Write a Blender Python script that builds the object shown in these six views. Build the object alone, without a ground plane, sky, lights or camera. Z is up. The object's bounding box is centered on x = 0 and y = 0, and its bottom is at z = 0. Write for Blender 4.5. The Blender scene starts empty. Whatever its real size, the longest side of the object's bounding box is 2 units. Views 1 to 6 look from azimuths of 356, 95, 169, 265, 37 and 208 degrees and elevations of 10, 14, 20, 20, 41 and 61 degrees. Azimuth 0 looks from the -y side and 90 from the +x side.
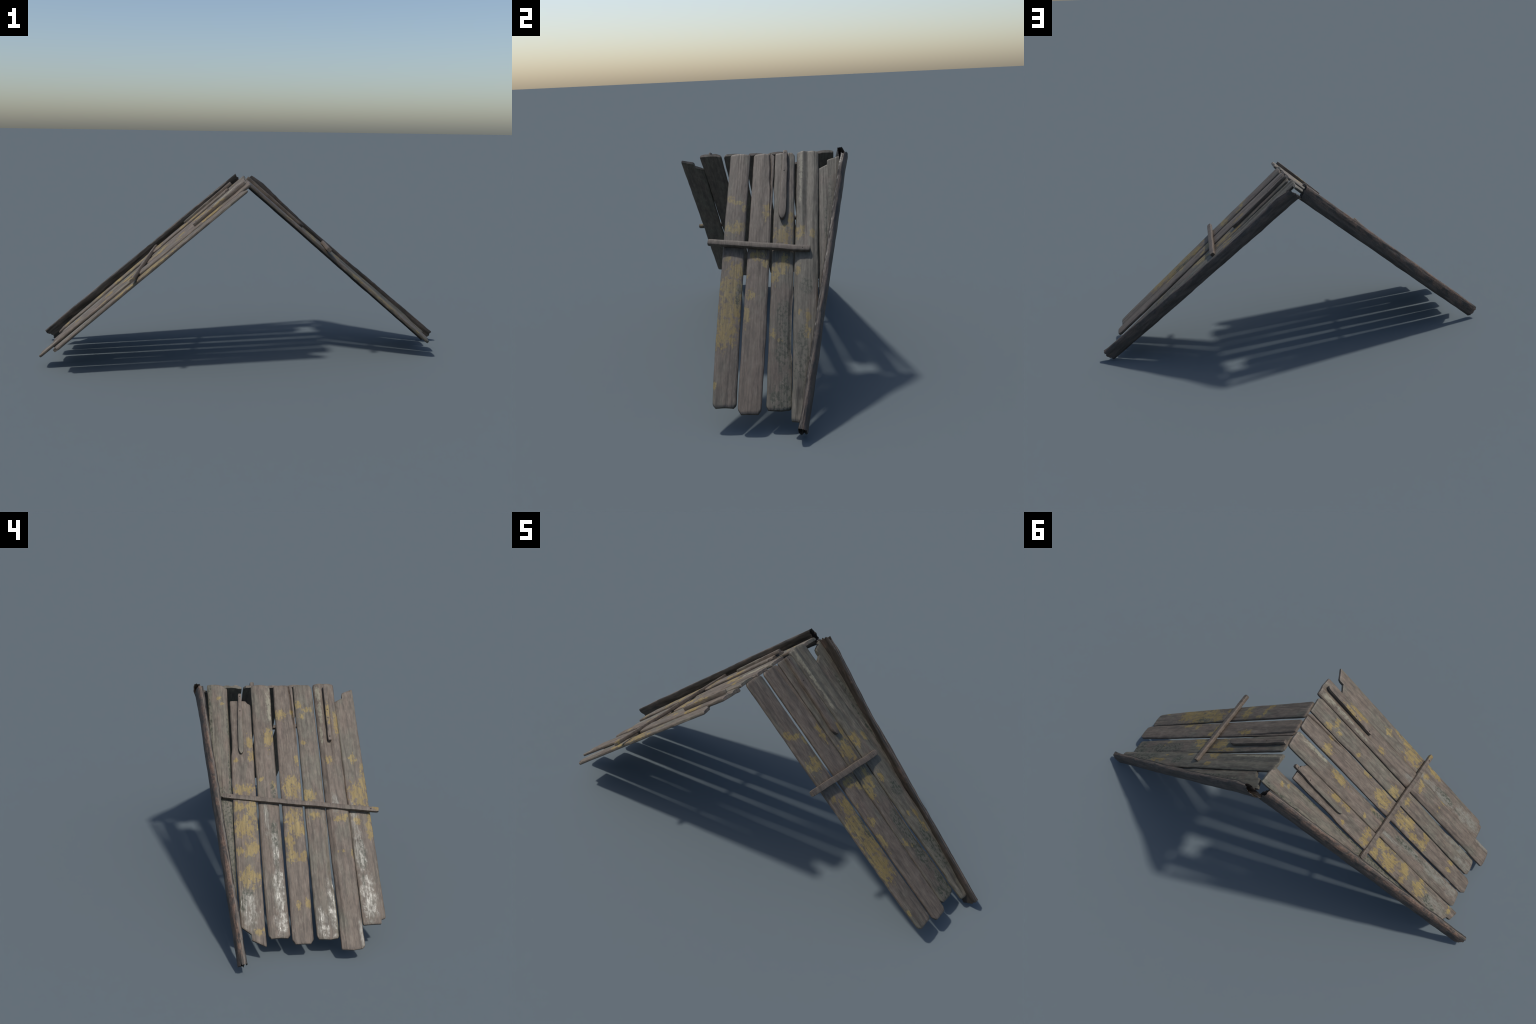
"""Two collapsed slopes of an old plank roof leaning together at the ridge.

Every slope has its own frame: s runs down the slope from the ridge, y along
the ridge, n stands outward from the slope.  Planks, battens and the split-log
edge beams are all modelled in that frame."""
import bpy, math, random
from mathutils import Matrix, Vector, noise

PITCH = math.radians(40.41)
CO, SI = math.cos(PITCH), math.sin(PITCH)
RIDGE = {'west': 0.8364, 'east': 0.8503}

root = bpy.data.objects.new("plank_roof", None)
bpy.context.scene.collection.objects.link(root)
root["label"] = "weathered grey plank roof, two slopes leaning in an A shape"
root["category"] = "wooden roof"


def slope_matrix(side):
    """(s, y, n) -> world; local y is flipped on the west so both frames are right-handed."""
    g = -1 if side == 'west' else 1
    m = Matrix(((g * CO, 0, g * SI, 0),
                (0, 1, 0, 0),
                (-SI, 0, CO, RIDGE[side]),
                (0, 0, 0, 1)))
    if side == 'west':
        m = m @ Matrix.Diagonal((1, -1, 1, 1))   # local y = -world y
    return m


def lerp(a, b, t):
    return a + (b - a) * t


def clamp(v, a=0.0, b=1.0):
    return max(a, min(b, v))


def smooth(a, b, v):
    t = clamp((v - a) / (b - a))
    return t * t * (3 - 2 * t)


def poly(pts, x):
    """piecewise linear profile through control points"""
    if x <= pts[0][0]:
        return pts[0][1]
    for (x0, v0), (x1, v1) in zip(pts, pts[1:]):
        if x <= x1:
            return lerp(v0, v1, (x - x0) / max(1e-9, x1 - x0))
    return pts[-1][1]


def nz(x, y, z, octaves=3):
    return noise.fractal(Vector((x, y, z)), 1.0, 2.0, octaves)


# ------------------------------------------------------------------ materials
class Graph:
    def __init__(self, name):
        self.mat = bpy.data.materials.new(name)
        self.mat.use_nodes = True
        self.nt = self.mat.node_tree
        self.nt.nodes.clear()

    def node(self, kind, **kw):
        n = self.nt.nodes.new(kind)
        for k, v in kw.items():
            setattr(n, k, v)
        return n

    def put(self, sock, v):
        if isinstance(v, bpy.types.NodeSocket):
            self.nt.links.new(v, sock)
        elif v is not None:
            sock.default_value = v

    def math(self, op, a, b=None, clampit=False):
        n = self.node('ShaderNodeMath', operation=op, use_clamp=clampit)
        self.put(n.inputs[0], a)
        if b is not None:
            self.put(n.inputs[1], b)
        return n.outputs[0]

    def coords(self):
        return self.node('ShaderNodeTexCoord').outputs['Object']

    def mapped(self, vec, loc=(0, 0, 0), scale=(1, 1, 1)):
        n = self.node('ShaderNodeMapping')
        self.put(n.inputs['Vector'], vec)
        n.inputs['Location'].default_value = loc
        n.inputs['Scale'].default_value = scale
        return n.outputs[0]

    def noise(self, vec, scale=1.0, detail=4.0, rough=0.55, distort=0.0):
        n = self.node('ShaderNodeTexNoise')
        self.put(n.inputs['Vector'], vec)
        n.inputs['Scale'].default_value = scale
        n.inputs['Detail'].default_value = detail
        n.inputs['Roughness'].default_value = rough
        n.inputs['Distortion'].default_value = distort
        return n.outputs[0]

    def ramp(self, v, a, b, lo=0.0, hi=1.0):
        n = self.node('ShaderNodeMapRange', interpolation_type='SMOOTHSTEP')
        self.put(n.inputs['Value'], v)
        n.inputs['From Min'].default_value = a
        n.inputs['From Max'].default_value = b
        n.inputs['To Min'].default_value = lo
        n.inputs['To Max'].default_value = hi
        return n.outputs[0]

    def mix(self, f, a, b, mode='MIX'):
        n = self.node('ShaderNodeMix', data_type='RGBA', blend_type=mode)
        self.put(n.inputs[0], f)
        for sock, v in ((n.inputs[6], a), (n.inputs[7], b)):
            if isinstance(v, tuple):
                v = (*v, 1.0)
            self.put(sock, v)
        return n.outputs[2]

    def patches(self, vec, spots):
        """soft field, 1 at the centre of any spot (s, y, half length, half width)"""
        out = None
        for s, y, rs, ry in spots:
            v = self.mapped(vec, (-s / rs, -y / ry, 0), (1 / rs, 1 / ry, 0))
            ln = self.node('ShaderNodeVectorMath', operation='LENGTH')
            self.put(ln.inputs[0], v)
            f = self.math('SUBTRACT', 1.6, ln.outputs['Value'])
            out = f if out is None else self.math('MAXIMUM', out, f)
        return out

    def growth(self, vec, spots, grain, width=0.25, reach=1.6):
        """ragged-edged mask: spot field broken up by a noise value"""
        f = self.math('MINIMUM', self.patches(vec, spots), 1.1)
        g = self.math('MULTIPLY', self.math('SUBTRACT', grain, 0.5), reach * 2.2)
        f = self.ramp(self.math('ADD', f, g), 0.55, 0.55 + width)
        # growth sits on the weather side only, never on the undersides
        nrm = self.node('ShaderNodeSeparateXYZ')
        self.put(nrm.inputs[0], self.node('ShaderNodeNewGeometry').outputs['True Normal'])
        return self.math('MULTIPLY', f, self.ramp(nrm.outputs[2], -0.1, 0.25))

    def finish(self, colour, rough, bump=None, strength=0.4, distance=0.002, spec=0.5):
        b = self.node('ShaderNodeBsdfPrincipled')
        self.put(b.inputs['Base Color'], colour)
        self.put(b.inputs['Roughness'], rough)
        self.put(b.inputs['Specular IOR Level'], spec)
        if bump is not None:
            n = self.node('ShaderNodeBump')
            n.inputs['Strength'].default_value = strength
            n.inputs['Distance'].default_value = distance
            self.put(n.inputs['Height'], bump)
            self.nt.links.new(n.outputs[0], b.inputs['Normal'])
        o = self.node('ShaderNodeOutputMaterial')
        self.nt.links.new(b.outputs[0], o.inputs['Surface'])
        return self.mat


WOOD_WARM = (0.138, 0.106, 0.079)
WOOD_GREY = (0.128, 0.116, 0.085)
WOOD_DARK = (0.056, 0.044, 0.033)
WOOD_ROSE = (0.155, 0.109, 0.085)
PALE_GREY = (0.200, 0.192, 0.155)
LICHEN = (0.245, 0.170, 0.048)
LICHEN_PALE = (0.290, 0.215, 0.074)
LICHEN_GREEN = (0.130, 0.112, 0.040)
MOSS = (0.034, 0.040, 0.023)


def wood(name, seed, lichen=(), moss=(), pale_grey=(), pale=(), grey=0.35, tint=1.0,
         green=0.3, gloss=0.36):
    g = Graph(name)
    obj = g.coords()
    off = (seed * 3.71, seed * 1.93, seed * 0.77)
    # long grain along s, with a slow wobble so streaks are not ruler-straight
    streak = g.noise(g.mapped(obj, off, (5, 85, 60)), 1, 5, 0.6, 0.25)
    fibre = g.noise(g.mapped(obj, off, (26, 420, 300)), 1, 3, 0.6)
    blotch = g.noise(g.mapped(obj, off, (7, 16, 16)), 1, 5, 0.6)
    rosy = g.noise(g.mapped(obj, (off[1], off[0], 3), (3, 22, 22)), 1, 4, 0.6)
    crust = g.noise(g.mapped(obj, off, (52, 85, 85)), 1, 6, 0.68)
    mottle = g.noise(g.mapped(obj, off, (24, 60, 60)), 1, 6, 0.65)
    speck = g.noise(g.mapped(obj, off, (150, 190, 190)), 1, 4, 0.7)

    col = g.mix(g.ramp(blotch, 0.62 - grey * 0.55, 0.86 - grey * 0.55), WOOD_WARM, WOOD_GREY)
    col = g.mix(g.ramp(rosy, 0.52, 0.72, 0, 0.6), col, WOOD_ROSE)
    col = g.mix(g.ramp(streak, 0.53, 0.35, 0, 0.55), col, WOOD_DARK)
    col = g.mix(g.ramp(mottle, 0.53, 0.35, 0, 0.5), col, WOOD_DARK)
    col = g.mix(g.ramp(mottle, 0.53, 0.68, 0, 0.55), col, (0.190, 0.157, 0.121))
    col = g.mix(g.ramp(streak, 0.56, 0.74, 0, 0.28), col, (0.185, 0.153, 0.121))
    rough = 0.62
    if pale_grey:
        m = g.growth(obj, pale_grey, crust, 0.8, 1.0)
        broken = g.ramp(mottle, 0.30, 0.62)
        m2 = g.math('MULTIPLY', m, g.math('ADD', g.math('MULTIPLY', broken, 0.75), 0.25))
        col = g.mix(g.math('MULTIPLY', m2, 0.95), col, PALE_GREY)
        rough = g.ramp(m2, 0.0, 1.0, 0.62, gloss)
    if pale:
        m = g.growth(obj, pale, crust, 0.6, 1.4)
        col = g.mix(g.math('MULTIPLY', m, 0.8), col, (0.265, 0.245, 0.175))
    if lichen:
        m = g.growth(obj, lichen, crust, 0.42, 2.0)
        lc = g.mix(g.ramp(blotch, 0.35, 0.7), LICHEN, LICHEN_PALE)
        lc = g.mix(g.ramp(speck, 0.50, 0.66, 0, green), lc, LICHEN_GREEN)
        lc = g.mix(g.ramp(streak, 0.52, 0.36, 0, 0.6), lc, (0.140, 0.105, 0.050))
        col = g.mix(g.math('MULTIPLY', m, 0.86), col, lc)
    if moss:
        f = g.growth(obj, moss, blotch, 0.45, 1.0)
        pits = g.ramp(g.noise(g.mapped(obj, off, (75, 110, 110)), 1, 4, 0.6), 0.50, 0.56)
        col = g.mix(g.math('MULTIPLY', f, 0.35), col, (0.090, 0.092, 0.068))
        col = g.mix(g.math('MULTIPLY', g.math('MULTIPLY', f, pits), 0.85), col, MOSS)
    # fine fibre contrast
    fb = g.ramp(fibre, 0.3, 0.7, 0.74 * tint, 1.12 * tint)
    vm = g.node('ShaderNodeVectorMath', operation='SCALE')
    g.put(vm.inputs[0], col)
    g.put(vm.inputs['Scale'], fb)
    height = g.math('ADD', g.math('MULTIPLY', streak, 0.6),
                    g.math('ADD', g.math('MULTIPLY', fibre, 0.35), g.math('MULTIPLY', crust, 0.35)))
    return g.finish(vm.outputs[0], rough, height, 0.45, 0.003, 0.5)


def bark(name, seed, redness):
    g = Graph(name)
    obj = g.coords()
    off = (seed * 2.3, seed * 1.1, seed * 0.7)
    cross = g.noise(g.mapped(obj, off, (17, 26, 26)), 1, 6, 0.7, 0.6)
    along = g.noise(g.mapped(obj, off, (7, 70, 70)), 1, 5, 0.6)
    fine = g.noise(g.mapped(obj, off, (130, 240, 240)), 1, 4, 0.6)
    n = g.node('ShaderNodeSeparateXYZ')
    g.put(n.inputs[0], obj)
    # reddish inner bark is exposed along the upper half of the log
    upper = g.ramp(g.math('ADD', n.outputs[2], g.math('MULTIPLY', g.math('SUBTRACT', along, 0.5), 0.07)),
                   -0.014, 0.034)
    col = g.mix(g.ramp(along, 0.35, 0.68), (0.040, 0.033, 0.028), (0.082, 0.067, 0.057))
    red = g.mix(g.ramp(fine, 0.35, 0.65), (0.105, 0.064, 0.043), (0.165, 0.108, 0.077))
    col = g.mix(g.math('MULTIPLY', upper, g.ramp(cross, 0.42, 0.58, 0, redness)), col, red)
    col = g.mix(g.math('MULTIPLY', upper, g.ramp(cross, 0.46, 0.36, 0, 0.7)), col, (0.036, 0.034, 0.027))
    col = g.mix(g.ramp(fine, 0.62, 0.75, 0, 0.35), col, (0.12, 0.11, 0.07))
    h = g.math('ADD', g.math('MULTIPLY', cross, 0.6), g.math('MULTIPLY', fine, 0.5))
    return g.finish(col, 0.62, h, 0.6, 0.004, 0.4)


def heartwood(name, seed):
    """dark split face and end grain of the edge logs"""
    g = Graph(name)
    obj = g.coords()
    off = (seed * 1.3, seed * 2.1, seed * 0.9)
    along = g.noise(g.mapped(obj, off, (9, 60, 60)), 1, 5, 0.6)
    blot = g.noise(g.mapped(obj, off, (14, 20, 20)), 1, 5, 0.65)
    col = g.mix(g.ramp(along, 0.35, 0.7), (0.019, 0.016, 0.012), (0.044, 0.034, 0.026))
    col = g.mix(g.ramp(blot, 0.55, 0.7, 0, 0.7), col, (0.075, 0.050, 0.036))
    return g.finish(col, 0.5, along, 0.5, 0.003, 0.45)


def iron():
    g = Graph("rusty_iron")
    obj = g.coords()
    f = g.noise(g.mapped(obj, (0, 0, 0), (400, 400, 400)), 1, 3, 0.6)
    return g.finish(g.mix(f, (0.018, 0.015, 0.013), (0.06, 0.035, 0.022)), 0.6)


# ------------------------------------------------------------------ mesh tools
def make_object(name, verts, faces, side, mats, parent=root, mat_of=None, flip=False):
    me = bpy.data.meshes.new(name)
    if side == 'west':                       # local y is mirrored on the west
        verts = [(v[0], -v[1], v[2]) for v in verts]
        faces = [tuple(reversed(f)) for f in faces]
    if flip:
        faces = [tuple(reversed(f)) for f in faces]
    me.from_pydata(verts, [], faces)
    for m in mats:
        me.materials.append(m)
    if mat_of:
        for p in me.polygons:
            p.material_index = mat_of(p.index)
    me.polygons.foreach_set('use_smooth', [True] * len(me.polygons))
    me.update()
    me.set_sharp_from_angle(angle=math.radians(48))
    ob = bpy.data.objects.new(name, me)
    bpy.context.scene.collection.objects.link(ob)
    ob.parent = parent
    ob.matrix_basis = slope_matrix(side) if parent is root else Matrix()
    return ob


def slab(name, side, mat, seed, edge_a, edge_b, top, bottom, lift,
         thick=0.0138, crown=0.004, rows=250, cols=44, round_edge=0.009,
         relief=None, wobble=0.0016, end_soft=0.006, wear=0.0012, parent=root, breaks=()):
    """A board: outline edge_a(s)/edge_b(s), end lines top(t)/bottom(t), surface lift(s, t).

    t = 0 on edge_a, 1 on edge_b.  Edges are rounded, ends are softened."""
    V, F = [], []
    ts = [0.5 - 0.5 * math.cos(math.pi * j / cols) for j in range(cols + 1)]
    ts = [lerp(t, j / cols, 0.55) for j, t in enumerate(ts)]
    used = set()
    for b in breaks:                         # keep the corners of broken ends crisp
        j = min((q for q in range(1, cols) if q not in used), key=lambda q: abs(ts[q] - b))
        ts[j] = b
        used.add(j)
    ts.sort()
    s_mid0, s_mid1 = top(0.5), bottom(0.5)
    vs = []
    for i in range(rows + 1):
        v = i / rows
        vs.append(v + 0.10 * math.sin(2 * math.pi * v) / (2 * math.pi) * -4 * 0.25)
    tops, bots = [], []
    for v in vs:
        rt, rb = [], []
        for t in ts:
            st, sb = top(t), bottom(t)
            base = lerp(s_mid0, s_mid1, v)
            # the shape of the broken end fades out into the board
            reach = 0.12
            ft = 1 - smooth(0, reach, v)
            fb = 1 - smooth(0, reach, 1 - v)
            s = base + (st - s_mid0) * ft + (sb - s_mid1) * fb
            d_end = min(lerp(0, 1, v), 1 - v) * (s_mid1 - s_mid0)
            soft = smooth(0, end_soft, d_end)
            ya, yb = edge_a(s), edge_b(s)
            w = yb - ya
            sgn = 1 if w > 0 else -1
            aw = max(abs(w), 1e-4)
            # slow wavering of the long edges
            ea = wobble * nz(s * 9, seed * 5.3, 1.7)
            eb = wobble * nz(s * 9, seed * 5.3, 9.1)
            inset = 0.002 * (1 - soft)
            tt = t
            y = ya + sgn * ((ea + inset) * (1 - tt) + (eb - inset) * tt) + w * tt
            d = min(t, 1 - t) * aw
            k = clamp(d / min(round_edge, aw * 0.5))
            prof = math.sqrt(max(0.0, 1 - (1 - k) ** 2.4))       # rounded edge
            half = thick * 0.5 * (0.58 + 0.42 * prof) * (0.72 + 0.28 * soft)
            cr = crown * (1 - (2 * t - 1) ** 2)
            up = nz(s * 5, y * 30, seed * 3.1, 4) * wear + nz(s * 3, y * 170, seed, 3) * wear * 0.55
            dn = nz(s * 5, y * 30, seed * 3.1 + 40, 4) * wear
            mid = lift(s, t) - thick * 0.36
            r = relief(s, t) if relief else 0.0
            rt.append((s, y, mid + half + cr + (up + r) * prof))
            rb.append((s, y, mid - half + cr * 0.35 + dn * prof))
        tops.append(rt)
        bots.append(rb)
    n = cols + 1
    for r in tops:
        V += r
    ob0 = len(V)
    for r in bots:
        V += r
    T = lambda i, j: i * n + j
    B = lambda i, j: ob0 + i * n + j
    for i in range(rows):
        for j in range(cols):
            F.append((T(i, j), T(i + 1, j), T(i + 1, j + 1), T(i, j + 1)))
            F.append((B(i, j), B(i, j + 1), B(i + 1, j + 1), B(i + 1, j)))
        F.append((T(i, 0), B(i, 0), B(i + 1, 0), T(i + 1, 0)))
        F.append((T(i, cols), T(i + 1, cols), B(i + 1, cols), B(i, cols)))
    for j in range(cols):
        F.append((T(0, j), T(0, j + 1), B(0, j + 1), B(0, j)))
        F.append((T(rows, j), B(rows, j), B(rows, j + 1), T(rows, j + 1)))
    flip = edge_b(0.5 * (s_mid0 + s_mid1)) < edge_a(0.5 * (s_mid0 + s_mid1))
    return make_object(name, V, F, side, [mat], parent, flip=flip)


# ------------------------------------------------------------------ edge beams
def beam_line(side):
    """centre line y and upper/lower n of the split log along its slope"""
    if side == 'west':
        return (lambda s: 0.3525 - 0.1045 * s,
                lambda s: poly([(0, .032), (1.27, .053)], s),
                lambda s: poly([(0, -.040), (1.27, -.012)], s))
    return (lambda s: 0.366 - 0.1375 * s,
            lambda s: poly([(0, .034), (.12, .041), (.26, .033), (.40, .027), (.73, .029),
                            (1.0, .034), (1.28, .038)], s),
            lambda s: -0.029)


# ------------------------------------------------------------------ plank set
# Measured on the west slope (y at top / bottom of both edges); the east slope
# reuses boards three to seven turned half round.
BOARDS = {
    'notched': dict(a=[(.08, .218), (.30, .217), (.335, .218), (.37, .223), (.7, .2255), (1.13, .217)],
                    b=[(.1, .127), (.7, .1275), (1.19, .1245)],
                    top=[(0, .083), (.6, .085), (.78, .086), (.87, .098), (1, .104)],
                    bottom=[(0, 1.118), (.42, 1.147), (.43, 1.170), (1, 1.195)],
                    n=[(0, .012), (1.2, .007)], crown=.002, seed=2),
    'plain': dict(a=[(0, .119), (.35, .1205), (.9, .120), (1.05, .117), (1.16, .113)],
                  b=[(0, .033), (.24, .0355), (.9, .034), (1.16, .031)],
                  top=[(0, -.004), (.06, -.008), (.5, -.010), (.94, -.006), (1, -.001)],
                  bottom=[(0, 1.154), (.1, 1.163), (.55, 1.161), (.9, 1.163), (1, 1.155)],
                  n=[(0, .0015), (1.16, -.004)], crown=.004, seed=3),
    'split': dict(a=[(0, .017), (.3, .020), (.65, .0225), (.9, .0245), (1.18, .025)],
                  b=[(0, -.071), (.24, -.068), (.65, -.0635), (.9, -.0625), (1.05, -.058), (1.18, -.056)],
                  top=[(0, .000), (.08, -.006), (.5, -.008), (.9, -.006), (1, .001)],
                  bottom=[(0, 1.174), (.12, 1.188), (.88, 1.188), (1, 1.176)],
                  n=[(0, .001), (1.18, .001)], crown=.0025, seed=4),
    'straight': dict(a=[(0, -.075), (.20, -.0735), (.25, -.0765), (.5, -.0745), (1.17, -.070)],
                     b=[(0, -.157), (.35, -.159), (.70, -.157), (.76, -.1545), (.95, -.152), (.975, -.157), (1.17, -.159)],
                     top=[(0, -.007), (.5, -.008), (.88, -.008), (1, .003)],
                     bottom=[(0, 1.160), (.07, 1.169), (.6, 1.172), (.92, 1.168), (1, 1.162)],
                     n=[(0, .002), (1.17, -.010)], crown=.003, seed=5),
    'barrel': dict(a=[(0, -.167), (.35, -.1655), (.65, -.161), (1.1, -.160), (1.13, -.1575), (1.21, -.157)],
                   b=[(0, -.261), (.24, -.2575), (.7, -.252), (1.05, -.2475), (1.21, -.2465)],
                   top=[(0, -.017), (.5, -.021), (1, -.015)],
                   bottom=[(0, 1.216), (.5, 1.220), (.9, 1.216), (1, 1.209)],
                   n=[(0, -.006), (1.21, .008)], crown=.007, seed=6),
    'broken': dict(a=[(0, -.2580), (1.1, -.2530)], b=[(0, -.348), (.25, -.346), (1.1, -.3455)],
                   top=[(0, .080), (.41, .060), (.42, .039), (.46, .032), (.75, .021), (1, .010)],
                   bottom=[(0, 1.121), (.78, 1.119), (.80, 1.104), (.86, 1.101), (1, 1.097)],
                   n=[(0, -.008), (1.1, -.006)], crown=.003, seed=7),
}


def relief_for(kind):
    if kind == 'split':
        # a check runs down from the ridge end and leaves a rounded sliver beside it
        def r(s, t):
            c = lerp(.80, .86, smooth(0, .10, s)) + .015 * math.sin(s * 30)
            c = lerp(c, .93, smooth(.10, .22, s))
            f = 1 - smooth(.12, .40, s)
            return -0.009 * f * math.exp(-((t - c) / .036) ** 2) - .003 * f * smooth(c, c + .1, t)
        return r
    if kind == 'barrel':
        # hollow worn beside the short cleat, ridge of sound wood along one edge
        def r(s, t):
            f = 1 - smooth(.28, .55, s)
            return (-0.006 * f * math.exp(-((t - .50) / .14) ** 2)
                    + 0.002 * math.exp(-((t - .24) / .12) ** 2)
                    - 0.007 * (1 - (2 * t - 1) ** 2) * smooth(1.08, 1.15, s))
        return r
    if kind == 'straight':
        def r(s, t):
            return -0.004 * smooth(.80, .98, t) * smooth(.66, .74, s) * (1 - smooth(.97, 1.0, s))
        return r
    return None


def board(kind, side, mat, clip=None, cut=None):
    d = BOARDS[kind]
    if side == 'west':
        fy, ds = (lambda y: y), 0.0
    else:
        fy, ds = (lambda y: -y - 0.007), 0.026
    ea = lambda s: fy(poly(d['a'], s - ds))
    eb = lambda s: fy(poly(d['b'], s - ds))
    if clip:
        eb0 = eb
        eb = lambda s: max(min(eb0(s), clip(s)), ea(s) + 0.003)
        if cut:                              # the tapering end is tucked under its neighbour
            ea0 = ea
            ea = lambda s: min(ea0(s), clip(s) - 0.020)
    tp = lambda t: poly(d['top'], t) + ds
    bt = lambda t: min(poly(d['bottom'], t) + ds, cut or 9)
    rf = relief_for(kind)
    rel = (lambda s, t: rf(s - ds, t)) if rf else None
    tilt = {'barrel': .004}.get(kind, 0.0)
    lf = lambda s, t: poly(d['n'], s - ds) + tilt * (t - .5)
    return slab("plank", side, mat, d['seed'], ea, eb, tp, bt, lf,
                crown=d['crown'], relief=rel, thick=.0140 if kind == 'barrel' else .0132,
                breaks=[t for t, _ in d['top'] + d['bottom'] if 0 < t < 1])


# mirrored local y on the west: material spots are given in world y and flipped here
def wspots(*spots):
    return tuple((s, -y, rs, ry) for s, y, rs, ry in spots)


# ---- west slope
wc, wu, wl = beam_line('west')
m = wood("wood_moss_edged", 1, grey=.5, tint=1.0,
         lichen=wspots((.06, .265, .012, .010), (.09, .25, .008, .010)), green=.5,
         moss=wspots((.15, .305, .25, .008), (.6, .232, .45, .007), (.65, .26, .2, .03), (.8, .25, .2, .03)))
slab("plank", 'west', m, 1, lambda s: max(min(poly([(0, .3155), (.3, .311), (1.2, .306)], s), wc(s) - .004), .230),
     lambda s: poly([(0, .2265), (.3, .2255), (1.2, .2245)], s),
     lambda t: poly([(0, -.018), (.5, -.016), (.92, -.008), (1, 0)], t), lambda t: lerp(1.13, 1.16, t),
     lambda s, t: -.005, crown=.005)
m = wood("wood_lichen_broad", 2, grey=.3,
         lichen=wspots((.30, .142, .034, .017), (.37, .137, .029, .014), (.39, .204, .009, .012),
                       (.53, .176, .024, .048), (.61, .206, .022, .024), (.62, .151, .039, .024),
                       (.70, .175, .049, .052), (.80, .156, .038, .036), (.81, .204, .017, .019),
                       (.92, .171, .045, .045), (1.14, .145, .015, .022)), green=.45,
         moss=wspots((.99, .186, .020, .022), (1.03, .203, .035, .015)),
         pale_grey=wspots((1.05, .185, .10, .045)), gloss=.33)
board('notched', 'west', m)
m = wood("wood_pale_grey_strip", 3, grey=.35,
         lichen=wspots((.28, .057, .049, .021), (.48, .101, .011, .012), (.51, .052, .022, .010)), green=.4,
         moss=wspots((.55, .055, .08, .014), (.73, .060, .073, .014), (.86, .061, .06, .013)),
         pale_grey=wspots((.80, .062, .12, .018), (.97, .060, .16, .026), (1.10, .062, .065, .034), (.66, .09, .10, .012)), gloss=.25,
         pale=wspots((.10, .045, .10, .012)))
board('plain', 'west', m)
m = wood("wood_lichen_gold", 4, grey=.15,
         lichen=wspots((.15, -.003, .031, .025), (.14, -.055, .021, .011), (.39, -.056, .024, .010),
                       (.52, -.024, .055, .036), (.66, -.017, .039, .037), (.71, -.031, .039, .037),
                       (.77, .002, .035, .020), (.83, -.004, .026, .028), (.83, -.049, .026, .014),
                       (1.03, -.011, .020, .012), (1.03, -.049, .023, .010)), green=.15)
board('split', 'west', m)
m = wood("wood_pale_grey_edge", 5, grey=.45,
         lichen=wspots((.13, -.125, .015, .022), (.10, -.089, .021, .018), (.16, -.101, .016, .013),
                       (.30, -.093, .012, .010), (.56, -.098, .032, .026), (.65, -.112, .017, .024)),
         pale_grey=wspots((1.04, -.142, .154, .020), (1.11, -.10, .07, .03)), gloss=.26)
board('straight', 'west', m)
m = wood("wood_pale_ridge", 6, grey=.3,
         lichen=wspots((.20, -.249, .066, .013), (.39, -.196, .019, .017), (.67, -.223, .018, .028),
                       (.82, -.204, .008, .016), (.83, -.245, .022, .006)),
         pale=wspots((.04, -.184, .053, .013), (.14, -.184, .071, .010), (.26, -.179, .059, .007)),
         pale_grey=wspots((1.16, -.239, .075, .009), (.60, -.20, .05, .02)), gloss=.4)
board('barrel', 'west', m)
m = wood("wood_gold_and_moss", 7, grey=.35,
         lichen=wspots((.38, -.303, .024, .017), (.42, -.339, .024, .008), (.56, -.310, .059, .042),
                       (.50, -.337, .055, .021), (.67, -.339, .035, .012), (.72, -.333, .053, .016),
                       (.68, -.285, .018, .016)),
         moss=wspots((.80, -.29, .06, .014), (.87, -.285, .046, .018), (.94, -.279, .040, .012)),
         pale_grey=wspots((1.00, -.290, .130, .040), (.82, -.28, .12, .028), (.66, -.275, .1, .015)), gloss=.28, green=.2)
board('broken', 'west', m)

# ---- east slope
ec, eu, el = beam_line('east')
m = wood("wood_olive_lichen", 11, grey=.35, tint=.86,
         lichen=((.27, -.110, .020, .016), (.29, -.079, .012, .024), (.32, -.052, .020, .008),
                 (.42, -.081, .029, .042), (.57, -.107, .018, .015), (.63, -.067, .045, .028),
                 (.71, -.088, .060, .048), (.80, -.075, .07, .045), (.89, -.095, .075, .042),
                 (1.11, -.118, .016, .007)), green=.75,
         moss=((.75, -.055, .08, .012),))
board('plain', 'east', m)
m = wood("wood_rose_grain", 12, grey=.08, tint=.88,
         lichen=((.34, .039, .044, .015), (.56, .016, .025, .038), (.59, .043, .022, .013),
                 (.65, -.021, .011, .007), (.74, -.004, .022, .019), (.83, -.018, .044, .013)), green=.3)
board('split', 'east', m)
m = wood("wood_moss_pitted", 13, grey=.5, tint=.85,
         lichen=((.46, .107, .048, .035), (.39, .137, .044, .013), (.60, .113, .050, .020),
                 (.64, .081, .050, .020), (.93, .108, .011, .011), (.90, .078, .023, .013)), green=.3,
         moss=((.82, .115, .091, .036), (1.00, .120, .109, .042), (1.14, .110, .079, .041)))
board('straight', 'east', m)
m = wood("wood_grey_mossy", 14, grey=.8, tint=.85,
         lichen=((.45, .173, .033, .020), (.46, .224, .028, .011), (.63, .169, .023, .010),
                 (.84, .207, .027, .011), (.90, .203, .027, .011), (.82, .175, .014, .010)), green=.5,
         pale=((.08, .178, .07, .010), (.16, .176, .05, .009), (.26, .176, .05, .007)),
         moss=((.71, .203, .038, .032), (1.00, .191, .125, .034), (1.06, .172, .049, .023)))
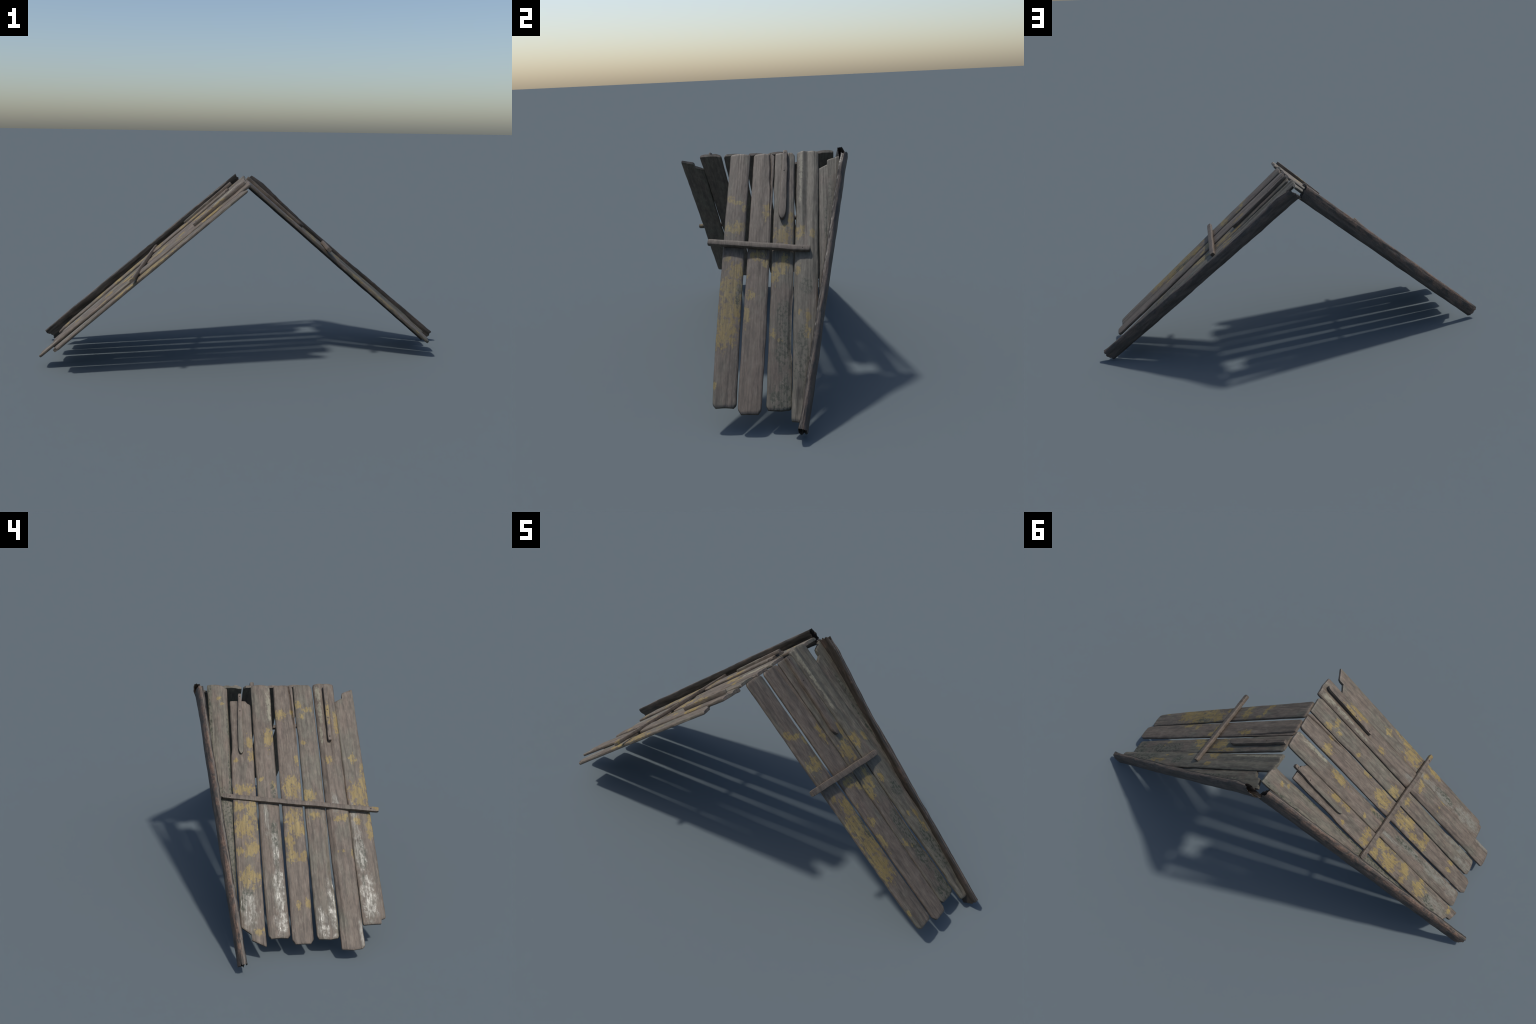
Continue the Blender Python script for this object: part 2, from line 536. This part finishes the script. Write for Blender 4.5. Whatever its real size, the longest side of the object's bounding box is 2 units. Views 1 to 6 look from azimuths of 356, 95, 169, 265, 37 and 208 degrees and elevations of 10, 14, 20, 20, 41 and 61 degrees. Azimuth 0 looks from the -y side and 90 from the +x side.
board('barrel', 'east', m, clip=lambda s: ec(s) + .004)
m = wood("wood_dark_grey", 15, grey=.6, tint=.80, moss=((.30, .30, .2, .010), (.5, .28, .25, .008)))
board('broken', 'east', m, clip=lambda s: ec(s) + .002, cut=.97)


# ------------------------------------------------------------------ battens
def bar(name, side, mat, seed, p0, p1, width, thick, n0, n1, tip=0.0, nails=(), wmul=None):
    """A slim batten laid on the boards from p0 to p1 (s, y); width follows wmul(v)."""
    (s0, y0), (s1, y1) = p0, p1
    L = math.hypot(s1 - s0, y1 - y0)
    ds, dy = (s1 - s0) / L, (y1 - y0) / L
    rows, ring = 90, 20
    V, F = [], []
    for i in range(rows + 1):
        v = i / rows
        d = v * L
        e = min(d, L - d)
        soft = 0.78 + 0.22 * smooth(0, .006, e)
        if tip and L - d < tip:
            soft *= math.sqrt(max(0.06, 1 - (1 - (L - d) / tip) ** 2)) * .97 + .03
        hw = width * .5 * (wmul(v) if wmul else 1) * soft
        hn = thick * .5 * (0.8 + 0.2 * soft)
        side_off = .0022 * nz(d * 9, seed * 4.1, 2.2)
        nn = lerp(n0, n1, v) + .0008 * nz(d * 14, seed, 5)
        for j in range(ring):
            a = 2 * math.pi * (j + .5) / ring
            q = 7.0
            r = (abs(math.cos(a)) ** q + abs(math.sin(a)) ** q) ** (-1 / q)
            x, h = r * math.cos(a), r * math.sin(a)
            k = 1 + .035 * nz(d * 14, math.cos(a) * 2 + seed, math.sin(a) * 2)
            off = x * hw * k + side_off
            V.append((s0 + ds * d - dy * off, y0 + dy * d + ds * off, nn + h * hn * k))
    for i in range(rows):
        for j in range(ring):
            k = (j + 1) % ring
            F.append((i * ring + j, i * ring + k, (i + 1) * ring + k, (i + 1) * ring + j))
    for base, rev in ((0, False), (rows * ring, True)):
        c = [sum(V[base + j][q] for j in range(ring)) / ring for q in range(3)]
        V.append(tuple(c))
        ci = len(V) - 1
        for j in range(ring):
            k = (j + 1) % ring
            F.append((ci, base + j, base + k) if rev else (ci, base + k, base + j))
    ob = make_object(name, V, F, side, [mat], flip=True)
    for v in nails:
        d = v * L
        make_nail(side, (s0 + ds * d, y0 + dy * d, lerp(n0, n1, v) + thick * .5), ob)
    return ob


IRON = iron()


def make_nail(side, p, parent):
    R = .0030
    V, F = [], []
    rings = ((1.0, -.004), (1.0, .0002), (.8, .0009), (.4, .0013))
    k = 10
    for r, h in rings:
        for j in range(k):
            a = 2 * math.pi * j / k
            V.append((p[0] + r * R * math.cos(a), p[1] + r * R * math.sin(a), p[2] + h))
    for i in range(len(rings) - 1):
        for j in range(k):
            F.append((i * k + j, i * k + (j + 1) % k, (i + 1) * k + (j + 1) % k, (i + 1) * k + j))
    F.append(tuple(range((len(rings) - 1) * k, len(rings) * k)))
    make_object("nail", V, F, side, [IRON], parent)


cleat = lambda v: poly([(0, .75), (.15, .72), (.3, 1.0), (.5, .95), (.75, 1.12), (.9, 1.15), (1, 1.05)], v)
bar("batten", 'west', wood("wood_batten_long", 21, grey=.2, tint=.88, lichen=wspots((.635, -.365, .01, .012))), 21,
    (.562, .268), (.641, -.377), .0215, .016, .0135, .0125, nails=(.05, .95))
bar("batten", 'east', wood("wood_batten_rosy", 22, grey=.1, tint=.84), 22,
    (.497, -.186), (.543, .215), .0245, .018, .015, .016, nails=(.93,))
bar("cleat", 'west', wood("wood_cleat_bare", 23, grey=.3), 23,
    (.055, .174), (.362, .180), .021, .017, .021, .017, tip=.028, nails=(.05, .30), wmul=cleat)
bar("cleat", 'west', wood("wood_cleat_gold", 24, grey=.3,
                          lichen=wspots((.16, -.217, .056, .013))), 24,
    (.296, -.211), (-.004, -.219), .0185, .017, .0105, .0115, tip=.02, nails=(.06, .38, .53),
    wmul=lambda v: poly([(0, .85), (.5, .92), (1, 1.05)], v))
bar("cleat", 'east', wood("wood_cleat_rosy", 25, grey=.08, tint=.85), 25,
    (.018, .111), (.385, .104), .026, .018, .0125, .010, tip=.035, nails=(.04, .31), wmul=cleat)


# ------------------------------------------------------------------ split-log edge beams
def edge_beam(side, seed, s0, s1, thick, lean, redness, top_shape, bottom_shape):
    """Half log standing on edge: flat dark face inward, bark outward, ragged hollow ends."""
    yc, nu, nl = beam_line(side)
    rows, ring = 260, 56
    V, F, MI = [], [], []
    half = thick * .5

    def section(s, j):
        a = 2 * math.pi * j / ring
        c, d = math.cos(a), math.sin(a)          # c>0 outward (+y), d>0 up
        q = 2.5 if c > 0 else 5.0
        r = (abs(c) ** q + abs(d) ** q) ** (-1 / q)
        x, h = r * c, r * d
        if c < 0:
            x *= .85
        return a, x, h

    def point(s, j, scale=1.0):
        a, x, h = section(s, j)
        mid, hh = .5 * (nu(s) + nl(s)), .5 * (nu(s) - nl(s))
        out = max(0, math.cos(a))
        lump = .0022 * nz(s * 8, math.cos(a) * 1.4 + seed, math.sin(a) * 1.4, 4)
        fluting = .0010 * nz(s * 3, a * 5 + seed, 1, 3)
        lip = .0035 * abs(nz(s * 16, seed * 2.0, 7, 3)) * math.exp(-((math.atan2(math.sin(a - 2.25), math.cos(a - 2.25))) / .4) ** 2)
        y = yc(s) + x * half * scale - lean * h * scale + (lump + fluting) * (1 if math.cos(a) > 0 else -1) - lip * .5
        n = mid + h * hh * scale + lump * math.sin(a) + lip
        return y, n

    for i in range(rows + 1):
        v = i / rows
        s = lerp(s0, s1, v)
        for j in range(ring):
            a = 2 * math.pi * j / ring
            f0 = 1 - smooth(0, .10, s - s0)
            f1 = 1 - smooth(0, .10, s1 - s)
            jag0 = top_shape(a) + .006 * nz(a * 2.2 + seed, 3, 1, 4) + .004 * nz(math.cos(a) * 6, math.sin(a) * 6, seed, 3)
            jag1 = bottom_shape(a) + .006 * nz(a * 2.2 + seed, 8, 1, 4) + .004 * nz(math.cos(a) * 6, math.sin(a) * 6, seed + 9, 3)
            ss = s + jag0 * f0 - jag1 * f1
            y, n = point(s, j)
            V.append((ss, y, n))
    for i in range(rows):
        for j in range(ring):
            k = (j + 1) % ring
            F.append((i * ring + j, i * ring + k, (i + 1) * ring + k, (i + 1) * ring + j))
            a = 2 * math.pi * (j + .5) / ring
            MI.append(0 if math.cos(a) > -.12 else (2 if a < 1.92 else 1))
    # ragged hollow ends: rim, then a cavity pushed into the log
    for base, s_end, dirn in ((0, s0, 1), (rows * ring, s1, -1)):
        prev = base
        for sc, depth in ((.86, .003), (.66, .018), (.40, .040), (.15, .046)):
            st = len(V)
            for j in range(ring):
                a = 2 * math.pi * j / ring
                b = V[base + j]
                y, n = point(s_end, j, sc)
                rag = .010 * nz(math.cos(a) * 5 * sc, math.sin(a) * 5 * sc, seed + 4, 3)
                V.append((b[0] + dirn * depth + rag, y, n))
            for j in range(ring):
                k = (j + 1) % ring
                q = (prev + j, prev + k, st + k, st + j)
                F.append(q if dirn < 0 else tuple(reversed(q)))
                MI.append(1)
            prev = st
        F.append(tuple(prev + j for j in (range(ring) if dirn < 0 else reversed(range(ring)))))
        MI.append(1)
    return make_object("edge_beam", V, F, side, [bark("bark_" + side, seed, redness), heartwood("heartwood_" + side, seed),
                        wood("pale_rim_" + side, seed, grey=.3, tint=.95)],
                       mat_of=lambda i: MI[i], flip=True)


# the end line of each log: how far the break bites in, by direction round the section
edge_beam('west', 31, .010, 1.270, .032, .005, 1.0,
          lambda a: .006 - .004 * math.sin(a),
          lambda a: .010 * max(0, -math.sin(a)) + .016 * math.exp(-((a - 3.4) / .35) ** 2))
edge_beam('east', 32, .030, 1.284, .030, .002, .35,
          lambda a: .012 + .010 * math.sin(a) + .012 * math.exp(-((a - 1.9) / .4) ** 2),
          lambda a: .012 * max(0, -math.sin(a)))
